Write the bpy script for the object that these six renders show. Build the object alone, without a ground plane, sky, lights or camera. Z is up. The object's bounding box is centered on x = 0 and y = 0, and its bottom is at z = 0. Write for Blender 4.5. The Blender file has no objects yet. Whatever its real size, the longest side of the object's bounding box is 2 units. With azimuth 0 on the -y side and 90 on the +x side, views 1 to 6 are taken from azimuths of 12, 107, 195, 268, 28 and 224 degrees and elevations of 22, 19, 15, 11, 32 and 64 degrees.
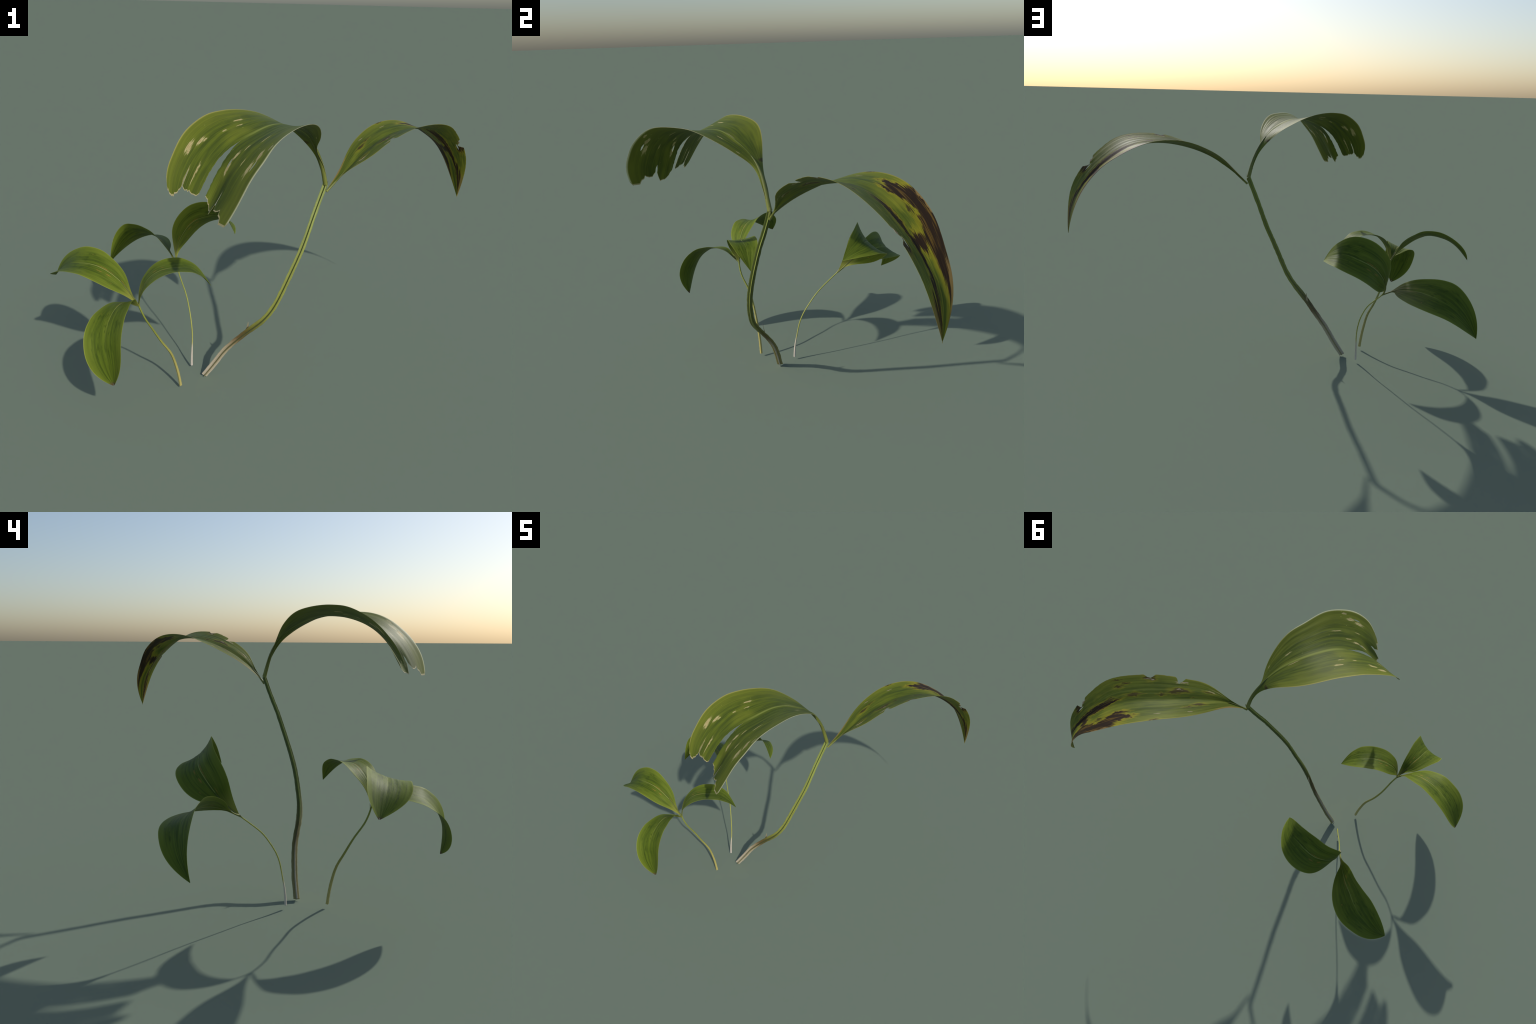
"""A small clump of broad-leaved woodland shoots: one tall ridged stem carrying a torn
leaf and a brown-blotched leaf, and two low shoots with three and two leaves.
Every leaf blade is a surface lofted through three curves (left margin, midrib,
right margin); cracks, bites and the ragged end are cut into that surface."""
import math
import bpy
import numpy as np
from mathutils import noise as mnoise, Vector

# ------------------------------------------------------------------ curves
def basis(count, t, degree=3):
    """Clamped uniform cubic B-spline basis, one row per parameter value."""
    knots = np.concatenate([np.zeros(degree), np.linspace(0, 1, count - degree + 1), np.ones(degree)])
    t = np.clip(np.asarray(t, float), 0, 1 - 1e-9)
    b = np.array([(t >= knots[i]) & (t < knots[i + 1]) for i in range(count + degree)], float).T
    for d in range(1, degree + 1):
        nxt = np.zeros_like(b)
        for i in range(count + degree - d):
            p, q = knots[i + d] - knots[i], knots[i + d + 1] - knots[i + 1]
            if p > 0:
                nxt[:, i] += (t - knots[i]) / p * b[:, i]
            if q > 0:
                nxt[:, i] += (knots[i + d + 1] - t) / q * b[:, i + 1]
        b = nxt
    return b[:, :count]


def curve(points, t):
    return basis(len(points), np.atleast_1d(t)) @ np.array(points)


def smooth(a, b, x):
    x = np.clip((np.asarray(x, float) - a) / (b - a), 0, 1)
    return x * x * (3 - 2 * x)


def fbm(x, y, seed):
    return mnoise.noise(Vector((x, y, seed)))

# ------------------------------------------------------------------ shapes
TORN = dict(
    left_edge=[(0.305, 0.014, 1.067), (0.311, -0.011, 1.15), (0.243, -0.052, 1.239), (0.285, -0.112, 1.294), (0.299, -0.223, 1.366), (0.292, -0.329, 1.405), (0.257, -0.409, 1.416), (0.235, -0.54, 1.422), (0.179, -0.64, 1.377), (0.154, -0.708, 1.326), (0.114, -0.757, 1.264), (0.083, -0.805, 1.176), (0.034, -0.798, 1.094)],
    midrib=[(0.303, 0.014, 1.067), (0.292, -0.003, 1.138), (0.264, -0.025, 1.228), (0.23, -0.092, 1.308), (0.198, -0.163, 1.348), (0.142, -0.243, 1.387), (0.096, -0.323, 1.39), (0.053, -0.415, 1.371), (-0.001, -0.473, 1.344), (-0.05, -0.538, 1.291), (-0.088, -0.591, 1.221), (-0.112, -0.631, 1.152), (-0.133, -0.661, 1.097)],
    right_edge=[(0.301, 0.016, 1.067), (0.271, 0.006, 1.152), (0.262, -0.026, 1.21), (0.168, -0.053, 1.311), (0.093, -0.075, 1.359), (-0.002, -0.12, 1.412), (-0.074, -0.214, 1.434), (-0.14, -0.293, 1.43), (-0.18, -0.351, 1.422), (-0.243, -0.45, 1.364), (-0.258, -0.526, 1.287), (-0.279, -0.585, 1.206), (-0.239, -0.627, 1.111)],
)
BLOTCHED = dict(
    left_edge=[(0.308, 0.014, 1.036), (0.355, 0.087, 1.109), (0.37, 0.183, 1.172), (0.398, 0.295, 1.23), (0.455, 0.409, 1.279), (0.544, 0.528, 1.305), (0.642, 0.632, 1.287), (0.757, 0.724, 1.215), (0.854, 0.761, 1.123), (0.921, 0.819, 0.986), (0.98, 0.773, 0.849)],
    midrib=[(0.31, 0.015, 1.032), (0.374, 0.066, 1.103), (0.422, 0.138, 1.174), (0.489, 0.235, 1.231), (0.559, 0.332, 1.267), (0.649, 0.428, 1.29), (0.752, 0.535, 1.276), (0.834, 0.638, 1.201), (0.913, 0.714, 1.109), (0.959, 0.779, 0.98), (0.979, 0.773, 0.848)],
    right_edge=[(0.309, 0.014, 1.036), (0.36, 0.066, 1.106), (0.506, 0.082, 1.188), (0.561, 0.164, 1.251), (0.663, 0.246, 1.298), (0.752, 0.345, 1.324), (0.879, 0.464, 1.309), (0.928, 0.59, 1.22), (0.991, 0.669, 1.126), (1.006, 0.732, 1.003), (0.98, 0.775, 0.849)],
)
ARCHING = dict(
    left_edge=[(-0.481, -0.425, 0.533), (-0.52, -0.454, 0.591), (-0.584, -0.512, 0.642), (-0.653, -0.526, 0.686), (-0.722, -0.53, 0.708), (-0.799, -0.513, 0.711), (-0.877, -0.494, 0.683), (-0.929, -0.434, 0.643), (-0.938, -0.351, 0.606)],
    midrib=[(-0.481, -0.425, 0.533), (-0.514, -0.435, 0.595), (-0.563, -0.441, 0.668), (-0.64, -0.439, 0.711), (-0.709, -0.431, 0.724), (-0.775, -0.418, 0.717), (-0.853, -0.397, 0.696), (-0.904, -0.372, 0.644), (-0.938, -0.351, 0.606)],
    right_edge=[(-0.481, -0.425, 0.533), (-0.521, -0.432, 0.598), (-0.536, -0.394, 0.672), (-0.634, -0.367, 0.741), (-0.689, -0.35, 0.766), (-0.77, -0.332, 0.769), (-0.837, -0.32, 0.745), (-0.934, -0.3, 0.674), (-0.938, -0.349, 0.605)],
)
DROOPING = dict(
    left_edge=[(-0.48, -0.426, 0.532), (-0.471, -0.463, 0.564), (-0.464, -0.491, 0.608), (-0.452, -0.56, 0.623), (-0.438, -0.63, 0.627), (-0.433, -0.695, 0.605), (-0.42, -0.78, 0.526), (-0.405, -0.8, 0.406), (-0.469, -0.755, 0.308)],
    midrib=[(-0.481, -0.425, 0.533), (-0.491, -0.461, 0.554), (-0.503, -0.501, 0.588), (-0.51, -0.55, 0.604), (-0.519, -0.616, 0.596), (-0.518, -0.674, 0.571), (-0.516, -0.739, 0.495), (-0.479, -0.764, 0.396), (-0.469, -0.754, 0.308)],
    right_edge=[(-0.481, -0.425, 0.533), (-0.491, -0.456, 0.564), (-0.548, -0.496, 0.579), (-0.574, -0.539, 0.591), (-0.598, -0.61, 0.582), (-0.617, -0.66, 0.559), (-0.615, -0.753, 0.493), (-0.568, -0.78, 0.351), (-0.47, -0.755, 0.307)],
)
SHORT = dict(
    left_edge=[(-0.481, -0.425, 0.533), (-0.493, -0.406, 0.614), (-0.476, -0.343, 0.678), (-0.422, -0.309, 0.723), (-0.368, -0.276, 0.732), (-0.327, -0.254, 0.728), (-0.263, -0.231, 0.694), (-0.224, -0.238, 0.655), (-0.181, -0.25, 0.593)],
    midrib=[(-0.481, -0.425, 0.533), (-0.475, -0.426, 0.613), (-0.44, -0.403, 0.675), (-0.385, -0.374, 0.71), (-0.328, -0.348, 0.714), (-0.286, -0.314, 0.711), (-0.244, -0.291, 0.686), (-0.208, -0.272, 0.644), (-0.181, -0.25, 0.593)],
    right_edge=[(-0.481, -0.425, 0.533), (-0.456, -0.469, 0.614), (-0.405, -0.465, 0.675), (-0.35, -0.446, 0.711), (-0.29, -0.412, 0.725), (-0.239, -0.378, 0.714), (-0.211, -0.344, 0.692), (-0.186, -0.298, 0.649), (-0.181, -0.25, 0.593)],
)
CUPPED = dict(
    left_edge=[(-0.505, 0.16, 0.502), (-0.524, 0.2, 0.551), (-0.516, 0.358, 0.557), (-0.459, 0.439, 0.641), (-0.376, 0.458, 0.681), (-0.308, 0.436, 0.7), (-0.261, 0.4, 0.707), (-0.203, 0.318, 0.702), (-0.195, 0.245, 0.683)],
    midrib=[(-0.505, 0.16, 0.502), (-0.538, 0.226, 0.558), (-0.519, 0.291, 0.639), (-0.468, 0.345, 0.707), (-0.396, 0.35, 0.733), (-0.333, 0.344, 0.757), (-0.271, 0.338, 0.75), (-0.225, 0.285, 0.722), (-0.195, 0.245, 0.683)],
    right_edge=[(-0.505, 0.161, 0.502), (-0.529, 0.198, 0.587), (-0.567, 0.207, 0.694), (-0.497, 0.277, 0.797), (-0.435, 0.284, 0.832), (-0.351, 0.294, 0.846), (-0.276, 0.277, 0.802), (-0.231, 0.26, 0.758), (-0.195, 0.245, 0.683)],
)
TRAILING = dict(
    left_edge=[(-0.505, 0.16, 0.502), (-0.553, 0.213, 0.536), (-0.605, 0.213, 0.597), (-0.692, 0.275, 0.643), (-0.766, 0.3, 0.658), (-0.839, 0.317, 0.662), (-0.923, 0.347, 0.633), (-1.001, 0.373, 0.499), (-0.995, 0.353, 0.389)],
    midrib=[(-0.505, 0.16, 0.502), (-0.548, 0.21, 0.537), (-0.597, 0.261, 0.573), (-0.665, 0.316, 0.591), (-0.731, 0.352, 0.595), (-0.794, 0.391, 0.586), (-0.881, 0.405, 0.556), (-0.956, 0.39, 0.468), (-0.994, 0.353, 0.389)],
    right_edge=[(-0.505, 0.16, 0.502), (-0.572, 0.209, 0.548), (-0.575, 0.286, 0.553), (-0.624, 0.384, 0.557), (-0.672, 0.442, 0.555), (-0.752, 0.489, 0.544), (-0.845, 0.49, 0.523), (-0.959, 0.45, 0.443), (-0.995, 0.354, 0.388)],
)
TALL_STEM = [(-0.26, -0.123, 0.008), (-0.203, -0.117, 0.088), (-0.159, -0.119, 0.169), (-0.086, -0.127, 0.247), (-0.018, -0.154, 0.325), (0.057, -0.17, 0.397), (0.109, -0.162, 0.471), (0.146, -0.153, 0.56), (0.179, -0.131, 0.65), (0.211, -0.105, 0.734), (0.234, -0.081, 0.807), (0.257, -0.05, 0.902), (0.277, -0.016, 0.977), (0.303, 0.014, 1.067)]
LOW_STEM = [(-0.345, -0.262, 0.017), (-0.351, -0.268, 0.087), (-0.364, -0.279, 0.156), (-0.377, -0.296, 0.226), (-0.411, -0.318, 0.281), (-0.435, -0.343, 0.346), (-0.452, -0.372, 0.406), (-0.462, -0.415, 0.466), (-0.481, -0.425, 0.533)]
THIN_STEM = [(-0.352, -0.06, 0.016), (-0.352, -0.058, 0.086), (-0.35, -0.042, 0.158), (-0.356, -0.032, 0.227), (-0.371, -0.01, 0.29), (-0.394, 0.024, 0.347), (-0.422, 0.059, 0.404), (-0.467, 0.106, 0.451), (-0.505, 0.16, 0.502)]

# ------------------------------------------------------------------ mesh building
def new_object(name, piece, parent, material):
    mesh, verts = piece
    ob = bpy.data.objects.new(name, mesh)
    bpy.context.scene.collection.objects.link(ob)
    ob.parent = parent
    for m in material if isinstance(material, (list, tuple)) else [material]:
        mesh.materials.append(m)
    ob.shape_key_add(name="unrolled", from_mix=False)
    key = ob.shape_key_add(name="shaped", from_mix=False)
    key.data.foreach_set("co", np.asarray(verts, np.float32).ravel())
    key.value = 1.0
    return ob


def make_mesh(name, verts, rest, faces, sharp=50, slots=None):
    """rest: the piece unrolled flat, which gives its Generated coordinates; verts: the same vertices
    bent into the finished shape, held by a shape key that is fully on."""
    bent = bpy.data.meshes.new(name + "_bent")
    bent.from_pydata([tuple(v) for v in verts], [], faces)
    bent.set_sharp_from_angle(angle=math.radians(sharp))
    crease = {tuple(sorted(e.vertices)) for e in bent.edges if e.use_edge_sharp}
    bpy.data.meshes.remove(bent)
    me = bpy.data.meshes.new(name)
    me.from_pydata([tuple(v) for v in rest], [], faces)
    for p in me.polygons:
        p.use_smooth = True
    for e in me.edges:
        e.use_edge_sharp = tuple(sorted(e.vertices)) in crease
    if slots is not None:
        me.polygons.foreach_set("material_index", slots)
    me.update()
    return me, verts


class Leaf:
    def __init__(self, left_edge, midrib, right_edge, rows=150, columns=30, thick=0.0009, ripple=0.0006,
                 folds=9, keel=0.0012, seed=0.0, slits=(), cut_left=None, cut_right=None, end=None, wave=0.0, bulge=None, keel_width=0.06, sag=None):
        self.curves = (left_edge, midrib, right_edge)
        self.rows, self.columns, self.thick, self.ripple, self.folds, self.keel = rows, columns, thick, ripple, folds, keel
        self.seed, self.slits, self.wave = seed, sorted(slits, key=lambda q: q["at"]), wave
        self.cut_left, self.cut_right, self.end, self.bulge, self.keel_width, self.sag = cut_left, cut_right, end, bulge, keel_width, sag

    def surface(self, t, s):
        """Point on the blade; t runs base to tip, s from -1 (left margin) to 1 (right margin)."""
        t, s = np.asarray(t, float), np.asarray(s, float)[..., None]
        l, m, r = (curve(c, t.ravel()).reshape(t.shape + (3,)) for c in self.curves)
        p = m + s * (r - l) / 2 + s * s * ((l + r) / 2 - m)
        if self.bulge:  # each half may arch upward between midrib and margin
            ahead = curve(self.curves[1], np.clip(t.ravel() + 0.01, 0, 1)) - curve(self.curves[1], np.clip(t.ravel() - 0.01, 0, 1))
            up = np.cross((r - l), ahead.reshape(m.shape))
            up /= np.linalg.norm(up, axis=-1, keepdims=True) + 1e-9
            u = np.clip(np.abs(s), 0, 1)
            p = p + up * np.where(s > 0, self.bulge[1](t)[..., None], self.bulge[0](t)[..., None]) * 4 * u * (1 - u)
            if self.sag:  # a torn flap hanging lower than the rest
                p = p - up * self.sag(t[..., None], s)
        return p

    def normal(self, t, s):
        e = 2e-3
        a = self.surface(np.clip(t + e, 0, 1), s) - self.surface(np.clip(t - e, 0, 1), s)
        b = self.surface(t, s + e) - self.surface(t, s - e)
        n = np.cross(a, b)
        return -n / (np.linalg.norm(n, axis=-1, keepdims=True) + 1e-12)

    def grid(self):
        """Parameter grid, one panel of columns between each pair of neighbouring slits."""
        rows = np.linspace(0, 1, self.rows)
        bounds = [-1.0] + [q["at"] for q in self.slits] + [1.0]
        t_cols, s_cols, panel = [], [], []
        for k in range(len(bounds) - 1):
            n = max(3, int(round(self.columns * (bounds[k + 1] - bounds[k]) / 2)) + 1)
            lo, hi = np.full(self.rows, bounds[k]), np.full(self.rows, bounds[k + 1])
            if k == 0 and self.cut_left:
                lo = lo + np.array([self.cut_left(t) for t in rows])
            if k == len(bounds) - 2 and self.cut_right:
                hi = hi - np.array([self.cut_right(t) for t in rows])
            if k > 0:
                lo = lo + self.gap(self.slits[k - 1], rows, 1)
            if k < len(bounds) - 2:
                hi = hi - self.gap(self.slits[k], rows, -1)
            for f in np.linspace(0, 1, n):
                nominal = bounds[k] + (bounds[k + 1] - bounds[k]) * f
                t = rows.copy()
                if self.end:
                    stop, start = self.end(nominal, k), 0.86
                    t = np.where(rows < start, rows, start + (rows - start) * (stop - start) / (1 - start))
                t_cols.append(t)
                s_cols.append(lo + (hi - lo) * f)
                panel.append(k)
        return np.array(t_cols).T, np.array(s_cols).T, panel

    def gap(self, q, t, side):
        """Half-width of an opening: a slit that stays open to the end, or a closed lens."""
        if q.get("stop") is None:
            w = smooth(q["start"], q["start"] + q.get("ramp", 0.2), t)
        else:
            x = np.clip((t - q["start"]) / (q["stop"] - q["start"]), 0, 1)
            w = np.sin(x * math.pi) ** 0.8
        rough = np.array([1 + 0.25 * fbm(v * 40, side * 3.1 + q["at"] * 7, self.seed) for v in t])
        return w * q["gap"] / 2 * rough * (q.get("lean", 1.0) if side > 0 else 2 - q.get("lean", 1.0))

    def build(self, name):
        t, s, panel = self.grid()
        nr, nc = t.shape
        p, n = self.surface(t, s), self.normal(t, s)
        width = np.linalg.norm(self.surface(t, np.full_like(s, 1)) - self.surface(t, np.full_like(s, -1)), axis=-1)
        body = np.clip(width / width.max() * 2.2, 0, 1)
        lift = np.zeros_like(t)
        for i in range(nr):
            for j in range(nc):
                tt, ss = t[i, j], s[i, j]
                v = 0.7 * fbm(ss * self.folds, tt * 2.2, self.seed) + 0.3 * fbm(ss * self.folds * 2.3, tt * 5, self.seed + 5)
                w = fbm(ss * 1.6 + 9, tt * 7, self.seed + 2) * (0.25 + ss * ss)
                lift[i, j] = self.ripple * 2 * v + self.wave * w
        lift -= self.keel * np.exp(-(s / self.keel_width) ** 2) * (1 - smooth(0.8, 1.0, t))
        lift *= body
        p = p + n * lift[..., None]
        # weld key: identical parameters (closed part of a slit) share a vertex
        key, index, rim = {}, -np.ones((nr, nc), int), {}
        pts, prm, nrm = [], [], []
        for i in range(nr):
            for j in range(nc):
                k = (i, round(t[i, j], 5), round(s[i, j], 4))
                if i == 0:
                    k = (0, "base", j)
                if k not in key:
                    key[k] = len(pts)
                    pts.append(p[i, j]); prm.append((t[i, j], s[i, j])); nrm.append(n[i, j])
                index[i, j] = key[k]
        quads, tail = [], []
        for i in range(nr - 1):
            for j in range(nc - 1):
                if panel[j] != panel[j + 1]:
                    continue
                q = (index[i, j], index[i, j + 1], index[i + 1, j + 1], index[i + 1, j])
                if len(set(q)) == 4:
                    quads.append(q)
                    tail.append(i >= nr - 2)
        edges = {}
        for q in quads:
            for a, b in zip(q, q[1:] + q[:1]):
                edges[(a, b)] = edges.get((a, b), 0) + 1
        open_edges = [e for e in edges if (e[1], e[0]) not in edges]
        border = {v for e in open_edges for v in e}
        pts, nrm = np.array(pts), np.array(nrm)
        count = len(pts)
        h = np.where([v in border for v in range(count)], 0.00025, self.thick / 2)[:, None]
        verts = np.vstack([pts + nrm * h, pts - nrm * h])
        prm = np.array(prm)
        rest = np.column_stack([prm[:, 0], prm[:, 1] * 0.25, np.zeros(count)])
        rest = np.vstack([rest + (0, 0, 0.01), rest - (0, 0, 0.01)])
        faces = [tuple(reversed(q)) for q in quads] + [tuple(v + count for v in q) for q in quads]
        faces += [(a, b, b + count, a + count) for a, b in open_edges]
        slots = [int(x) for x in tail] * 2 + [1 if self.end else 0] * len(open_edges) if self.end else None
        return make_mesh(name, verts, rest, faces, slots=slots)


def tube(name, axis, radius, section=None, rows=120, sides=24, start=0.0, stop=1.0, side_axis=(1.0, 0.2, 0.0),
         rough=0.0, seed=0.0, ragged=0.0):
    """Rod along an axis curve; radius(u) gives the size, section(angle, u) its lobed outline."""
    u = np.linspace(0, 1, rows)
    t = start + (stop - start) * u
    centre = curve(axis, t)
    tangent = np.gradient(centre, axis=0)
    tangent /= np.linalg.norm(tangent, axis=1, keepdims=True)
    e1 = np.array(side_axis, float)
    verts, rest, faces = [], [], []
    for i in range(rows):
        e1 = e1 - tangent[i] * (e1 @ tangent[i])
        e1 /= np.linalg.norm(e1)
        e2 = np.cross(tangent[i], e1)
        for j in range(sides):
            a = 2 * math.pi * j / sides
            r = radius(u[i]) * (section(a, u[i]) if section else 1.0)
            if rough:
                r *= 1 + rough * (fbm(u[i] * 38, math.cos(a) * 1.5 + math.sin(a) * 4, seed) + 0.5 * fbm(u[i] * 90, math.sin(a) * 5, seed + 3))
            q = centre[i] + r * (math.cos(a) * e1 + math.sin(a) * e2)
            if ragged and i == 0:
                q = q + tangent[i] * ragged * fbm(math.cos(a) * 2, math.sin(a) * 2, seed + 8)
            verts.append(q)
            rest.append((u[i], 0.1 * math.cos(a), 0.1 * math.sin(a)))
    for i in range(rows - 1):
        for j in range(sides):
            k = (j + 1) % sides
            faces.append((i * sides + j, i * sides + k, (i + 1) * sides + k, (i + 1) * sides + j))
    faces.append(tuple(reversed(range(sides))))
    faces.append(tuple(range((rows - 1) * sides, rows * sides)))
    return make_mesh(name, verts, rest, faces, sharp=70)


def blade_scrap(name, base, tip, side, width, rows=10, thick=0.0006, bend=(0, 0, 0)):
    """A little pointed scale: two skins tapering from base to tip."""
    base, tip, side, bend = (np.array(v, float) for v in (base, tip, side, bend))
    side /= np.linalg.norm(side)
    up = np.cross(tip - base, side)
    up /= np.linalg.norm(up)
    verts, rest, faces = [], [], []
    for i in range(rows):
        f = i / (rows - 1)
        c = base + (tip - base) * f + bend * f * f
        w = width * (1 - f) ** 0.8 / 2 + 0.0004
        for dx, dz in ((-1, 0), (0, 1), (1, 0), (0, -1)):
            verts.append(c + side * w * dx + up * thick * dz)
            rest.append((f, dx, dz))
    for i in range(rows - 1):
        for j in range(4):
            k = (j + 1) % 4
            faces.append((i * 4 + j, i * 4 + k, i * 4 + 4 + k, i * 4 + 4 + j))
    faces += [(3, 2, 1, 0), tuple(range(rows * 4 - 4, rows * 4))]
    return make_mesh(name, verts, rest, faces)

# ------------------------------------------------------------------ materials
class Nodes:
    """Thin wrapper that writes node trees as formulas."""
    def __init__(self, name):
        self.material = bpy.data.materials.new(name)
        self.material.use_nodes = True
        self.tree = self.material.node_tree
        self.tree.nodes.clear()

    def node(self, kind, **props):
        n = self.tree.nodes.new(kind)
        for k, v in props.items():
            setattr(n, k, v)
        return n

    def put(self, socket, value):
        if isinstance(value, bpy.types.NodeSocket):
            self.tree.links.new(value, socket)
        elif isinstance(value, (tuple, list)) and len(value) == 3 and socket.type == "RGBA":
            socket.default_value = (*value, 1)
        else:
            socket.default_value = value

    def math(self, op, a, b=0.0, c=0.0, clamp=False):
        n = self.node("ShaderNodeMath", operation=op, use_clamp=clamp)
        for s, v in zip(n.inputs, (a, b, c)):
            self.put(s, v)
        return n.outputs[0]

    def step(self, x, lo, hi):
        n = self.node("ShaderNodeMapRange", interpolation_type="SMOOTHSTEP")
        for k, v in (("Value", x), ("From Min", lo), ("From Max", hi), ("To Min", 0.0), ("To Max", 1.0)):
            self.put(n.inputs[k], v)
        return n.outputs[0]

    def vec(self, x, y, z=0.0):
        n = self.node("ShaderNodeCombineXYZ")
        for s, v in zip(n.inputs, (x, y, z)):
            self.put(s, v)
        return n.outputs[0]

    def noise(self, vector, scale=1.0, detail=3.0, rough=0.55):
        n = self.node("ShaderNodeTexNoise")
        self.put(n.inputs["Vector"], vector)
        self.put(n.inputs["Scale"], scale)
        self.put(n.inputs["Detail"], detail)
        self.put(n.inputs["Roughness"], rough)
        return n.outputs["Fac"]

    def mix(self, fac, a, b):
        n = self.node("ShaderNodeMix", data_type="RGBA")
        self.put(n.inputs[0], fac)
        self.put(n.inputs[6], a)
        self.put(n.inputs[7], b)
        return n.outputs[2]

    def leaf_coordinates(self):
        g = self.node("ShaderNodeTexCoord").outputs["Generated"]
        sep = self.node("ShaderNodeSeparateXYZ")
        self.put(sep.inputs[0], g)
        t = sep.outputs[0]
        s = self.math("MULTIPLY_ADD", sep.outputs[1], 2.0, -1.0)
        return t, s

    def blobs(self, t, s, spots):
        """Largest of several elliptical bumps: 1 in a spot's middle, 0 on its rim."""
        total = None
        for (t0, s0, rt, rs) in spots:
            dt = self.math("DIVIDE", self.math("SUBTRACT", t, t0), rt)
            ds = self.math("DIVIDE", self.math("SUBTRACT", s, s0), rs)
            d = self.math("SQRT", self.math("ADD", self.math("MULTIPLY", dt, dt), self.math("MULTIPLY", ds, ds)))
            f = self.math("SUBTRACT", 1.0, d)
            total = f if total is None else self.math("MAXIMUM", total, f)
        return total

    def finish(self, colour, rough=0.45, bump=None, strength=0.3, distance=0.002, specular=0.5):
        b = self.node("ShaderNodeBsdfPrincipled")
        self.put(b.inputs["Base Color"], colour)
        self.put(b.inputs["Roughness"], rough)
        self.put(b.inputs["Specular IOR Level"], specular)
        if bump is not None:
            n = self.node("ShaderNodeBump")
            self.put(n.inputs["Height"], bump)
            n.inputs["Strength"].default_value = strength
            n.inputs["Distance"].default_value = distance
            self.put(b.inputs["Normal"], n.outputs[0])
        o = self.node("ShaderNodeOutputMaterial")
        self.tree.links.new(b.outputs[0], o.inputs[0])
        return self.material


def veins(m, t, s, length, seed, fine=46.0):
    """Parallel veins that run with the blade from base to tip."""
    a = m.noise(m.vec(m.math("MULTIPLY", t, length * 2.2), m.math("MULTIPLY", s, fine), seed), 1.0, 3.0)
    b = m.noise(m.vec(m.math("MULTIPLY", t, length * 5.0), m.math("MULTIPLY", s, 11.0), seed + 4), 1.0, 3.0)
    return a, b


def green_blade(m, t, s, length, seed, deep, mid, light, rim):
    a, b = veins(m, t, s, length, seed)
    cloud = m.noise(m.vec(m.math("MULTIPLY", t, length * 4), m.math("MULTIPLY", s, 2.2), seed + 9), 1.0, 2.0)
    colour = m.mix(m.step(b, 0.35, 0.68), deep, mid)
    colour = m.mix(m.math("MULTIPLY", m.step(cloud, 0.45, 0.75), 0.55), colour, light)
    colour = m.mix(m.math("MULTIPLY", m.step(a, 0.5, 0.72), 0.5), colour, light)
    colour = m.mix(m.math("MULTIPLY", m.step(a, 0.48, 0.30), 0.55), colour, deep)
    edge = m.math("ABSOLUTE", s)
    colour = m.mix(m.math("MULTIPLY", m.step(edge, 0.5, 1.0), 0.6), colour, light)
    colour = m.mix(m.math("MULTIPLY", m.step(edge, 0.955, 0.995), 0.8), colour, rim)
    return colour, a, b


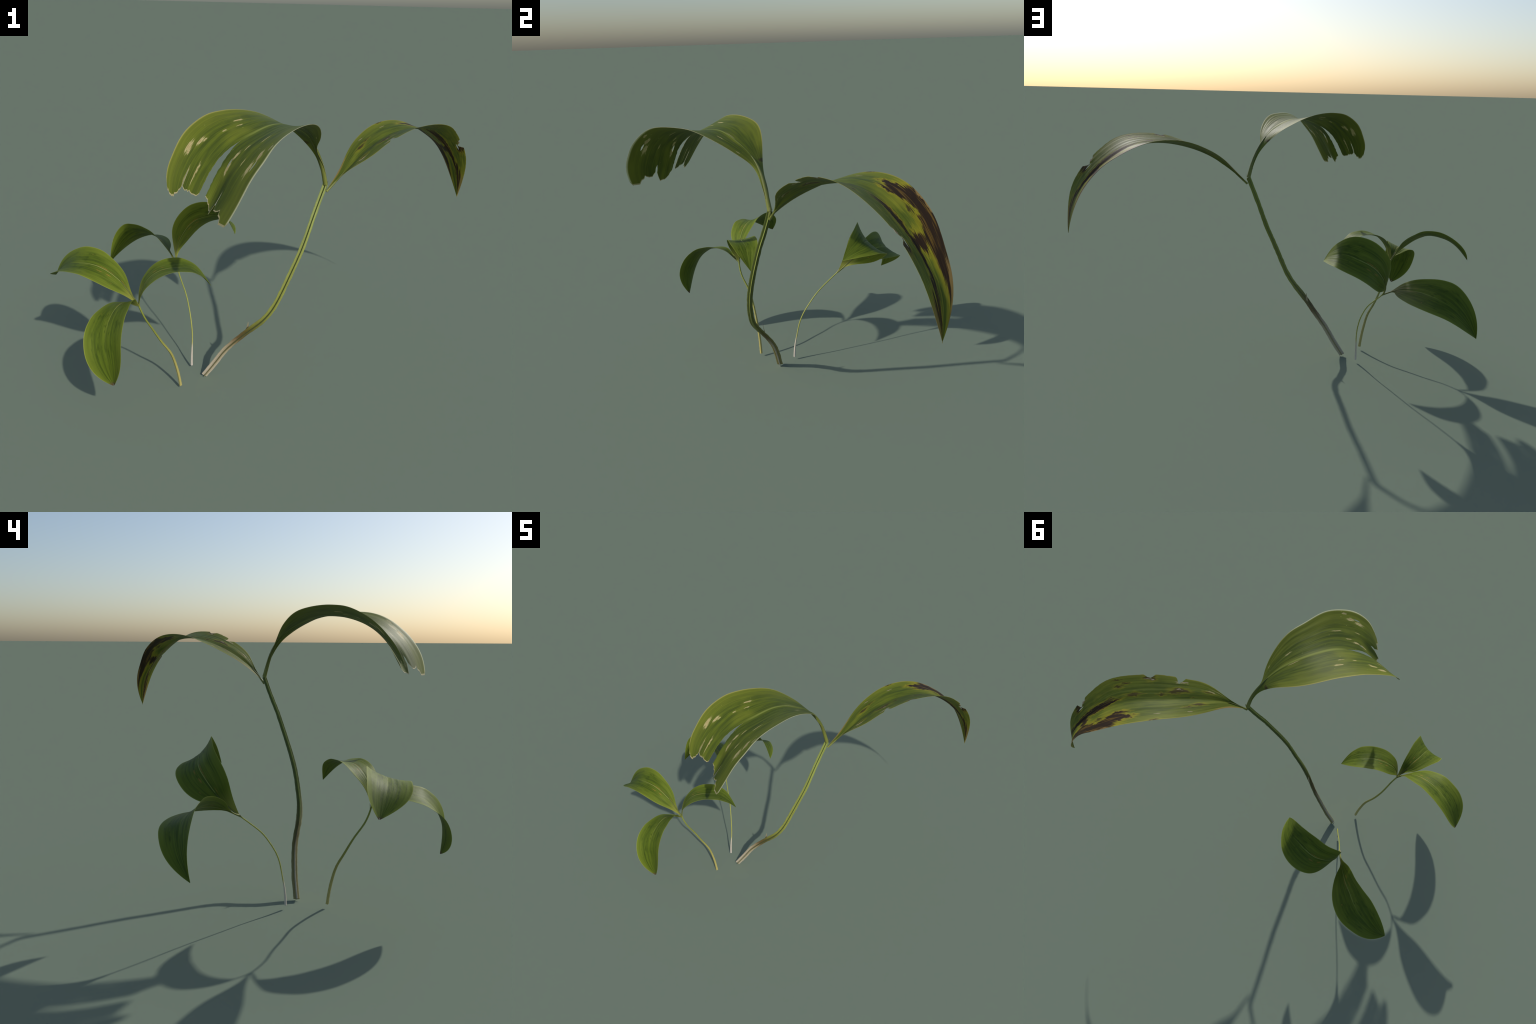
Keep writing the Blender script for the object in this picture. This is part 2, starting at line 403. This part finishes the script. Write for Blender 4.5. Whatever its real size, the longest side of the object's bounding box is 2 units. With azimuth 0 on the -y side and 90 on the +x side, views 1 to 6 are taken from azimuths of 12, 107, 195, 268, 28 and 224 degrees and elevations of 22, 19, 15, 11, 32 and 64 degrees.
def small_leaf_material(name, seed, length, dry_tip):
    m = Nodes(name)
    t, s = m.leaf_coordinates()
    colour, a, b = green_blade(m, t, s, length, seed, SMALL_DEEP, SMALL_MID, SMALL_LIGHT, SMALL_RIM)
    # pale midrib, strongest near the base, with a darker groove on one side
    along = m.math("SUBTRACT", 1.0, m.step(t, 0.35, 0.8))
    off = m.math("MULTIPLY_ADD", m.math("SUBTRACT", m.noise(m.vec(m.math("MULTIPLY", t, 6.0), seed), 1.0, 1.0), 0.5), 0.05, s)
    groove = m.math("SUBTRACT", 1.0, m.step(m.math("ABSOLUTE", m.math("ADD", off, -0.055)), 0.0, 0.05))
    rib = m.math("SUBTRACT", 1.0, m.step(m.math("ABSOLUTE", off), 0.008, 0.032))
    colour = m.mix(m.math("MULTIPLY", groove, m.math("MULTIPLY", along, 0.55)), colour, SMALL_DEEP)
    colour = m.mix(m.math("MULTIPLY", rib, m.math("MULTIPLY_ADD", along, 0.62, 0.06)), colour, (0.30, 0.33, 0.09))
    # rusty specks beside the midrib and a few pale dots
    w = m.math("MULTIPLY_ADD", m.math("SUBTRACT", m.noise(m.vec(m.math("MULTIPLY", t, 40.0), m.math("MULTIPLY", s, 30.0), seed + 2), 1.0, 2.0), 0.5), 0.09, s)
    spots = m.blobs(t, w, [(0.26, -0.22, 0.04, 0.05), (0.36, -0.25, 0.05, 0.035), (0.33, 0.06, 0.14, 0.03), (0.14, 0.16, 0.04, 0.03), (0.55, 0.6, 0.012, 0.03), (0.2, -0.6, 0.012, 0.03)])
    colour = m.mix(m.math("MULTIPLY", m.step(spots, 0.1, 0.7), 0.75), colour, (0.26, 0.16, 0.03))
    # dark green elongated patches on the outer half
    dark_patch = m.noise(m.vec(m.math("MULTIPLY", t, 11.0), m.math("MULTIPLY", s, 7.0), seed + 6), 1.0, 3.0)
    where = m.math("MULTIPLY", m.step(t, 0.35, 0.6), m.math("SUBTRACT", 1.0, m.step(m.math("ABSOLUTE", s), 0.6, 0.9)))
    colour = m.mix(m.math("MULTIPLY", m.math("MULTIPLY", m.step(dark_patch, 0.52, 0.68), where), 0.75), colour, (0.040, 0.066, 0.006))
    # yellowish foot and dry brown tip
    colour = m.mix(m.math("MULTIPLY", m.math("SUBTRACT", 1.0, m.step(t, 0.02, 0.14)), 0.65), colour, (0.33, 0.33, 0.07))
    if dry_tip:
        colour = m.mix(m.step(t, 0.984, 0.997), colour, (0.09, 0.06, 0.03))
    wr = m.noise(m.vec(m.math("MULTIPLY", t, 26.0), m.math("MULTIPLY", s, 6.0), seed + 1), 1.0, 2.0)
    height = m.math("ADD", m.math("MULTIPLY", a, 0.5), m.math("MULTIPLY", wr, 0.9))
    return m.finish(colour, 0.55, height, 0.22, 0.003, 0.14)


def torn_leaf_material():
    m = Nodes("torn_leaf_blade")
    t, s = m.leaf_coordinates()
    colour, a, b = green_blade(m, t, s, 1.1, 3.0, BIG_DEEP, BIG_MID, BIG_LIGHT, BIG_RIM)
    # raised yellow-green midrib fading toward the slit
    rib = m.math("SUBTRACT", 1.0, m.step(m.math("ABSOLUTE", m.math("ADD", s, -0.01)), 0.012, 0.05))
    colour = m.mix(m.math("MULTIPLY", rib, m.math("MULTIPLY", m.math("SUBTRACT", 1.0, m.step(t, 0.55, 0.72)), 0.7)), colour, (0.26, 0.30, 0.06))
    # bleached straw streaks
    jag = m.noise(m.vec(m.math("MULTIPLY", t, 18.0), m.math("MULTIPLY", s, 55.0), 2.0), 1.0, 3.0)
    tt = m.math("MULTIPLY_ADD", m.math("SUBTRACT", jag, 0.5), 0.05, t)
    ss = m.math("MULTIPLY_ADD", m.math("SUBTRACT", m.noise(m.vec(m.math("MULTIPLY", t, 45.0), m.math("MULTIPLY", s, 9.0), 7.0), 1.0, 2.0), 0.5), 0.035, s)
    shred = m.noise(m.vec(m.math("MULTIPLY", t, 9.0), m.math("MULTIPLY", s, 70.0), 6.0), 1.0, 2.0)
    f = m.math("MULTIPLY_ADD", m.math("SUBTRACT", shred, 0.5), 2.2, m.blobs(tt, ss, STRAW_STREAKS))
    colour = m.mix(m.math("MULTIPLY", m.step(f, -0.9, 0.2), 0.25), colour, BIG_LIGHT)
    colour = m.mix(m.math("MULTIPLY", m.step(f, 0.10, 0.40), 0.85), colour, (0.48, 0.41, 0.19))
    colour = m.mix(m.math("MULTIPLY", m.step(f, 0.62, 0.8), 0.5), colour, (0.27, 0.16, 0.06))
    dots = m.node("ShaderNodeTexVoronoi", feature="F1")
    m.put(dots.inputs["Vector"], m.vec(m.math("MULTIPLY", t, 16.0), m.math("MULTIPLY", s, 6.0), 0.3))
    dots.inputs["Scale"].default_value = 1.0
    dots.inputs["Randomness"].default_value = 1.0
    colour = m.mix(m.math("MULTIPLY", m.math("SUBTRACT", 1.0, m.step(dots.outputs["Distance"], 0.03, 0.06)), 0.5), colour, (0.40, 0.42, 0.12))
    # pale left margin, yellowish foot, dark scar on the stalk
    colour = m.mix(m.math("MULTIPLY", m.step(m.math("MULTIPLY", s, -1.0), 0.965, 0.99), m.step(t, 0.3, 0.5)), colour, (0.55, 0.56, 0.33))
    colour = m.mix(m.step(m.blobs(t, s, [(0.163, 1.0, 0.013, 0.8)]), 0.1, 0.6), colour, (0.05, 0.02, 0.012))
    colour = m.mix(m.math("MULTIPLY", m.math("SUBTRACT", 1.0, m.step(t, 0.12, 0.24)), 0.35), colour, (0.17, 0.20, 0.04))
    height = m.math("ADD", m.math("MULTIPLY", a, 0.6), m.math("MULTIPLY", b, 0.9))
    return m.finish(colour, 0.55, height, 0.20, 0.004, 0.14)


def blotched_leaf_material():
    m = Nodes("blotched_leaf_blade")
    t, s = m.leaf_coordinates()
    colour, a, b = green_blade(m, t, s, 1.3, 11.0, BIG_DEEP, BIG_MID, BIG_LIGHT, (0.30, 0.27, 0.06))
    jag = m.noise(m.vec(m.math("MULTIPLY", t, 10.0), m.math("MULTIPLY", s, 26.0), 5.0), 1.0, 4.0, 0.6)
    tt = m.math("MULTIPLY_ADD", m.math("SUBTRACT", jag, 0.5), 0.13, t)
    wob = m.noise(m.vec(m.math("MULTIPLY", t, 34.0), m.math("MULTIPLY", s, 7.0), 8.0), 1.0, 3.0)
    ss = m.math("MULTIPLY_ADD", m.math("SUBTRACT", wob, 0.5), 0.22, s)
    f = m.blobs(tt, ss, BROWN_BLOTCHES)
    small = m.blobs(tt, ss, BROWN_SPOTS)
    # the far half of the blade is turning yellow
    age = m.math("MULTIPLY", m.step(t, 0.5, 0.78), m.step(m.noise(m.vec(m.math("MULTIPLY", t, 7.0), m.math("MULTIPLY", s, 4.0), 1.5), 1.0, 3.0), 0.42, 0.66))
    colour = m.mix(m.math("MULTIPLY", age, 0.75), colour, (0.25, 0.25, 0.024))
    halo = m.math("MAXIMUM", m.step(f, -0.55, 0.12), m.math("MULTIPLY", m.step(small, -0.6, 0.2), 0.45))
    colour = m.mix(m.math("MULTIPLY", halo, 0.85), colour, (0.27, 0.245, 0.016))
    tan = m.math("MULTIPLY", m.step(f, 0.05, 0.28), 1.0)
    colour = m.mix(tan, colour, (0.135, 0.080, 0.016))
    streak = m.noise(m.vec(m.math("MULTIPLY", t, 9.0), m.math("MULTIPLY", s, 22.0), 3.3), 1.0, 3.0)
    dark = m.math("MULTIPLY", m.step(f, 0.08, 0.30), m.step(streak, 0.33, 0.50))
    colour = m.mix(m.math("MULTIPLY", dark, 0.93), colour, (0.018, 0.011, 0.008))
    colour = m.mix(m.math("MULTIPLY", m.step(small, 0.08, 0.45), 0.85), colour, (0.045, 0.030, 0.012))
    straw = m.blobs(tt, ss, STRAW_PATCHES)
    colour = m.mix(m.math("MULTIPLY", m.step(straw, 0.1, 0.5), 0.8), colour, (0.27, 0.18, 0.06))
    pale = m.blobs(tt, ss, PALE_FLECKS)
    colour = m.mix(m.math("MULTIPLY", m.step(pale, 0.15, 0.5), 0.8), colour, (0.42, 0.34, 0.22))
    height = m.math("ADD", m.math("MULTIPLY", a, 0.7), m.math("MULTIPLY", b, 0.6))
    return m.finish(colour, 0.55, height, 0.20, 0.004, 0.14)


def dry_material():
    m = Nodes("dried_margin")
    c = m.node("ShaderNodeTexCoord").outputs["Object"]
    n = m.noise(c, 60.0, 3.0)
    return m.finish(m.mix(n, (0.30, 0.25, 0.10), (0.50, 0.44, 0.24)), 0.6)


def stem_material(name, stops, groove, seed, across=None, streak=0.35):
    """Colour by height along the stem, with long fibres; `across` recolours the second pair of ribs."""
    m = Nodes(name)
    g = m.node("ShaderNodeTexCoord").outputs["Generated"]
    sep = m.node("ShaderNodeSeparateXYZ")
    m.put(sep.inputs[0], g)
    u = sep.outputs[0]
    y, z = (m.math("MULTIPLY_ADD", sep.outputs[k], 2.0, -1.0) for k in (1, 2))
    warp = m.noise(m.vec(m.math("MULTIPLY", u, 14.0), m.math("MULTIPLY", y, 2.0), m.math("MULTIPLY", z, 2.0)), 1.0, 3.0)
    uu = m.math("MULTIPLY_ADD", m.math("SUBTRACT", warp, 0.5), 0.07, u)

    def ramp(points):
        r = m.node("ShaderNodeValToRGB")
        while len(r.color_ramp.elements) < len(points):
            r.color_ramp.elements.new(0.5)
        for e, (pos, col) in zip(r.color_ramp.elements, points):
            e.position, e.color = pos, (*col, 1)
        m.put(r.inputs[0], uu)
        return r.outputs[0]
    colour = ramp(stops)
    if across:
        other = ramp(across)
        colour = m.mix(m.step(m.math("SUBTRACT", m.math("ABSOLUTE", z), m.math("ABSOLUTE", y)), -0.1, 0.25), colour, other)
    fibre = m.noise(m.vec(m.math("MULTIPLY", u, 9.0), m.math("MULTIPLY", y, 16.0), m.math("MULTIPLY_ADD", z, 16.0, seed)), 1.0, 3.0)
    colour = m.mix(m.math("MULTIPLY", m.step(fibre, 0.55, 0.35), streak), colour, groove)
    return m.finish(colour, 0.5, fibre, 0.3, 0.002)

# ------------------------------------------------------------------ palette and markings
BIG_DEEP, BIG_MID, BIG_LIGHT, BIG_RIM = (0.052, 0.076, 0.011), (0.096, 0.127, 0.013), (0.163, 0.186, 0.021), (0.34, 0.31, 0.09)
SMALL_DEEP, SMALL_MID, SMALL_LIGHT, SMALL_RIM = (0.054, 0.084, 0.008), (0.098, 0.141, 0.011), (0.158, 0.200, 0.021), (0.25, 0.28, 0.045)

# markings as (along, across, half length, half width) on the unrolled blade
STRAW_STREAKS = [(0.835, 0.71, 0.035, 0.07), (0.79, 0.58, 0.03, 0.04), (0.77, 0.53, 0.014, 0.025), (0.853, 0.66, 0.012, 0.025),
                 (0.575, 0.555, 0.03, 0.03), (0.687, 0.42, 0.015, 0.022), (0.84, -0.24, 0.035, 0.03), (0.765, -0.25, 0.04, 0.028),
                 (0.71, -0.31, 0.03, 0.016), (0.83, -0.76, 0.05, 0.045), (0.755, -0.80, 0.04, 0.035), (0.714, -0.92, 0.02, 0.03),
                 (0.65, -0.5, 0.03, 0.014), (0.80, -0.52, 0.03, 0.012), (0.60, 0.39, 0.02, 0.018), (0.90, 0.30, 0.05, 0.02),
                 (0.347, -0.37, 0.025, 0.022), (0.224, -0.68, 0.012, 0.04), (0.36, 0.06, 0.05, 0.014), (0.94, 0.47, 0.05, 0.022)]
BROWN_BLOTCHES = [(0.575, -0.66, 0.05, 0.10), (0.63, -0.62, 0.06, 0.22), (0.60, -0.42, 0.04, 0.08), (0.67, -0.80, 0.07, 0.30), (0.73, -0.86, 0.08, 0.26),
                  (0.78, -0.78, 0.07, 0.36), (0.83, -0.70, 0.07, 0.42), (0.88, -0.74, 0.065, 0.40), (0.92, -0.80, 0.05, 0.28), (0.82, -0.12, 0.035, 0.30),
                  (0.64, 0.15, 0.05, 0.05), (0.69, 0.14, 0.05, 0.13), (0.735, 0.18, 0.05, 0.16), (0.78, 0.17, 0.05, 0.12), (0.82, 0.14, 0.05, 0.14),
                  (0.86, 0.12, 0.05, 0.10), (0.90, 0.15, 0.05, 0.10), (0.935, 0.28, 0.04, 0.12), (0.965, 0.50, 0.03, 0.22), (0.98, 0.30, 0.025, 0.20),
                  (0.83, 0.80, 0.03, 0.20), (0.825, 0.98, 0.02, 0.12)]
BROWN_SPOTS = [(0.649, 0.24, 0.03, 0.09), (0.529, 0.26, 0.035, 0.09), (0.398, 0.21, 0.025, 0.06), (0.305, 0.39, 0.055, 0.13),
               (0.335, 0.29, 0.03, 0.10), (0.212, -0.37, 0.045, 0.11), (0.272, -0.47, 0.03, 0.06), (0.591, 0.63, 0.02, 0.08), (0.56, 0.71, 0.018, 0.06),
               (0.587, 0.89, 0.014, 0.05), (0.444, 0.88, 0.03, 0.16), (0.71, -0.45, 0.025, 0.09), (0.24, 0.07, 0.01, 0.03), (0.44, -0.98, 0.03, 0.06), (0.15, 0.45, 0.03, 0.06)]
STRAW_PATCHES = [(0.92, -0.92, 0.05, 0.16), (0.955, -0.95, 0.03, 0.2), (0.985, 0.85, 0.04, 0.4), (0.05, -0.95, 0.05, 0.25), (0.11, -0.95, 0.03, 0.14),
                 (0.70, -1.0, 0.08, 0.05), (0.79, 0.95, 0.035, 0.20)]
PALE_FLECKS = [(0.305, 0.43, 0.016, 0.04), (0.432, -0.68, 0.018, 0.03), (0.135, 0.55, 0.016, 0.07), (0.11, 0.75, 0.012, 0.06), (0.275, 0.78, 0.02, 0.05),
               (0.444, 0.82, 0.012, 0.07), (0.785, 0.93, 0.02, 0.10), (0.28, -0.75, 0.01, 0.04), (0.31, 0.74, 0.012, 0.06)]


def torn_end(s, panel):
    """Where the torn leaf stops, across its width: three ragged lobes and two fingers."""
    xs = [-1, -0.97, -0.89, -0.81, -0.71, -0.66, -0.63, -0.52, -0.451, -0.449, -0.39, -0.21, -0.08, 0.0, 0.1, 0.29, 0.42, 0.469, 0.471, 0.6, 0.76, 0.87, 0.97, 1]
    ys = [0.99, 1, 1, 0.995, 0.983, 0.968, 0.977, 0.977, 0.955, 0.962, 0.987, 0.970, 0.954, 0.954, 0.959, 0.958, 0.961, 0.956, 0.956, 0.977, 0.985, 0.982, 0.972, 0.955]
    return min(1.0, float(np.interp(s, xs, ys)) + 0.004 + 0.006 * fbm(s * 30, 0.5, 2.0))


def bites(t):
    """Chewed right margin of the blotched leaf."""
    cut = np.interp(t, [0.268, 0.275, 0.292, 0.308, 0.314, 0.320], [0, 0.06, 0.20, 0.28, 0.05, 0])
    cut += np.interp(t, [0.415, 0.44, 0.455, 0.47], [0, 0.13, 0.10, 0])
    cut += np.interp(t, [0.760, 0.772, 0.785, 0.80, 0.812, 0.826], [0, 0.10, 0.07, 0.24, 0.20, 0])
    return float(cut) + (0.02 + 0.25 * float(cut)) * abs(fbm(t * 70, 0.3, 4.0))


def nibbled_tip(s, panel):
    return 0.9985 - 0.008 * math.exp(-((s - 0.12) / 0.10) ** 2)

# ------------------------------------------------------------------ assembly
def empty(name, where, parent=None):
    e = bpy.data.objects.new(name, None)
    e.empty_display_size = 0.05
    bpy.context.scene.collection.objects.link(e)
    e.parent = parent
    return e


plant = empty("woodland_plant", (0, 0, 0))
plant["label"] = "three arching green shoots with broad ribbed, torn and blotched leaves"
plant["category"] = "plant"
tall, low, thin = (empty("shoot", (0, 0, 0), plant) for _ in range(3))

dry = dry_material()
TORN_LEAF = Leaf(**TORN, rows=300, columns=64, ripple=0.0010, folds=11, keel=-0.002, seed=1.0, wave=0.003, bulge=(lambda t: 0.003 * smooth(0.2, 0.6, t), lambda t: 0.015 * smooth(0.35, 0.75, t)),
                 sag=lambda t, s: 0.027 * smooth(0.76, 0.97, t) * np.exp(-((s + 0.25) / 0.19) ** 2), end=torn_end, slits=[
    dict(at=-0.82, start=0.785, stop=0.845, gap=0.028), dict(at=-0.45, start=0.945, gap=0.03, ramp=0.03),
    dict(at=-0.22, start=0.785, stop=0.835, gap=0.030), dict(at=0.0, start=0.668, gap=0.125, ramp=0.16, lean=0.75),
    dict(at=0.47, start=0.912, gap=0.014, ramp=0.03)])
BLOTCHED_LEAF = Leaf(**BLOTCHED, rows=320, columns=50, ripple=0.0007, folds=12, keel=0.009, keel_width=0.22, seed=2.0, wave=0.003, cut_right=bites,
                     slits=[dict(at=0.70, start=0.792, stop=0.835, gap=0.06)])
new_object("leaf", TORN_LEAF.build("torn_leaf"), tall, [torn_leaf_material(), dry])
new_object("leaf", BLOTCHED_LEAF.build("blotched_leaf"), tall, blotched_leaf_material())
small = dict(rows=130, columns=34, ripple=0.0007, folds=8, keel=0.0014, wave=0.002)
for shoot, name, shape, seed, length, tip in (
        (low, "arching", ARCHING, 3.0, 0.6, nibbled_tip), (low, "drooping", DROOPING, 4.0, 0.56, nibbled_tip),
        (low, "short", SHORT, 5.0, 0.5, None), (thin, "cupped", CUPPED, 6.0, 0.62, None), (thin, "trailing", TRAILING, 7.0, 0.68, None)):
    material = small_leaf_material(name + "_leaf_blade", seed, length, tip is not None)
    leaf = Leaf(**shape, seed=seed, end=tip, **small)
    new_object("leaf", leaf.build(name + "_leaf"), shoot, [material, material] if tip else material)


def ribbed(depth, sharpness=1.8):
    """Four-ribbed outline: broad flanges with deep grooves between."""
    return lambda a, u: (1 - depth) + depth * abs(math.cos(2 * a)) ** sharpness


tall_stops = [(0.0, (0.50, 0.44, 0.34)), (0.10, (0.46, 0.39, 0.27)), (0.16, (0.36, 0.28, 0.17)), (0.20, (0.19, 0.12, 0.05)), (0.26, (0.15, 0.115, 0.03)),
              (0.31, (0.22, 0.22, 0.045)), (0.40, (0.27, 0.29, 0.06)), (0.70, (0.25, 0.28, 0.055)), (1.0, (0.24, 0.29, 0.06))]
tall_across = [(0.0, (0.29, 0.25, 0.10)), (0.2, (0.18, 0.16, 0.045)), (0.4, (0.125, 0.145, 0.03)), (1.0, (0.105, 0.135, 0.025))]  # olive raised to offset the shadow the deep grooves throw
tall_skin = stem_material("tall_stem_skin", tall_stops, (0.06, 0.08, 0.02), 1.0, tall_across)
low_skin = stem_material("low_stem_skin", [(0.0, (0.44, 0.38, 0.13)), (0.3, (0.32, 0.29, 0.075)), (0.6, (0.24, 0.25, 0.045)), (1.0, (0.23, 0.27, 0.04))], (0.14, 0.13, 0.03), 2.0)
thin_skin = stem_material("thin_stem_skin", [(0.0, (0.66, 0.58, 0.52)), (0.11, (0.62, 0.54, 0.44)), (0.16, (0.44, 0.42, 0.14)), (0.3, (0.38, 0.38, 0.075)), (1.0, (0.30, 0.33, 0.05))], (0.20, 0.20, 0.05), 3.0)
stalk_skin = stem_material("leaf_stalk_skin", [(0.0, (0.19, 0.21, 0.04)), (0.4, (0.11, 0.13, 0.020)), (1.0, (0.085, 0.11, 0.013))], (0.08, 0.10, 0.02), 4.0)

new_object("stem", tube("tall_stem", TALL_STEM, lambda u: 0.0165 * (1 - 0.25 * u) * (1 + 0.12 * math.exp(-((u - 0.33) / 0.05) ** 2)), ribbed(0.78, 8.0), rows=260, sides=96, rough=0.10, seed=1.0, ragged=0.006), tall, tall_skin)
new_object("stem", tube("low_stem", LOW_STEM, lambda u: 0.0078 - 0.0034 * u, ribbed(0.30), rows=140, sides=32, rough=0.08, seed=2.0, ragged=0.004), low, low_skin)
new_object("stem", tube("thin_stem", THIN_STEM, lambda u: 0.0033 + 0.0025 * math.exp(-(u / 0.10) ** 2), ribbed(0.20), rows=140, sides=24, rough=0.06, seed=3.0, ragged=0.003), thin, thin_skin)

# leaf stalks swell out of the stem tips and fade into each midrib
for shoot, shape, stop, r0 in ((tall, TORN, 0.20, 0.0105), (tall, BLOTCHED, 0.065, 0.0055), (low, ARCHING, 0.16, 0.0040), (low, DROOPING, 0.16, 0.0040),
                               (low, SHORT, 0.10, 0.0030), (thin, CUPPED, 0.14, 0.0036), (thin, TRAILING, 0.14, 0.0036)):
    new_object("leaf_stalk", tube("leaf_stalk", shape["midrib"], lambda u, r=r0: r * (1 - u) ** 0.6 + 0.0006, rows=40, sides=16, stop=stop, rough=0.05, seed=5.0), shoot, stalk_skin)

# papery remains of the sheaths
papery = stem_material("papery_sheath", [(0.0, (0.30, 0.24, 0.13)), (1.0, (0.42, 0.36, 0.22))], (0.18, 0.13, 0.06), 6.0)
fresh = stem_material("sheath_lip", [(0.0, (0.26, 0.29, 0.06)), (0.6, (0.36, 0.35, 0.13)), (1.0, (0.42, 0.36, 0.18))], (0.15, 0.16, 0.04), 7.0)
new_object("sheath", blade_scrap("stem_spur", (-0.030, -0.136, 0.318), (-0.018, -0.142, 0.366), (1, 0, 0.6), 0.018, bend=(-0.004, 0, 0.002)), tall, papery)
new_object("sheath", blade_scrap("sheath_lip", (0.306, 0.012, 1.040), (0.316, 0.019, 1.088), (0.3, -1, 0), 0.015), tall, fresh)
new_object("sheath", blade_scrap("sheath_lip", (0.298, 0.006, 1.040), (0.300, 0.026, 1.078), (1, 0.3, 0), 0.013), tall, fresh)
new_object("sheath", blade_scrap("node_scale", (-0.479, -0.421, 0.515), (-0.485, -0.416, 0.552), (1, 0, 0), 0.008), low, fresh)
new_object("sheath", blade_scrap("node_scale", (-0.498, 0.152, 0.495), (-0.520, 0.168, 0.520), (1, 0.6, 0), 0.007), thin, papery)
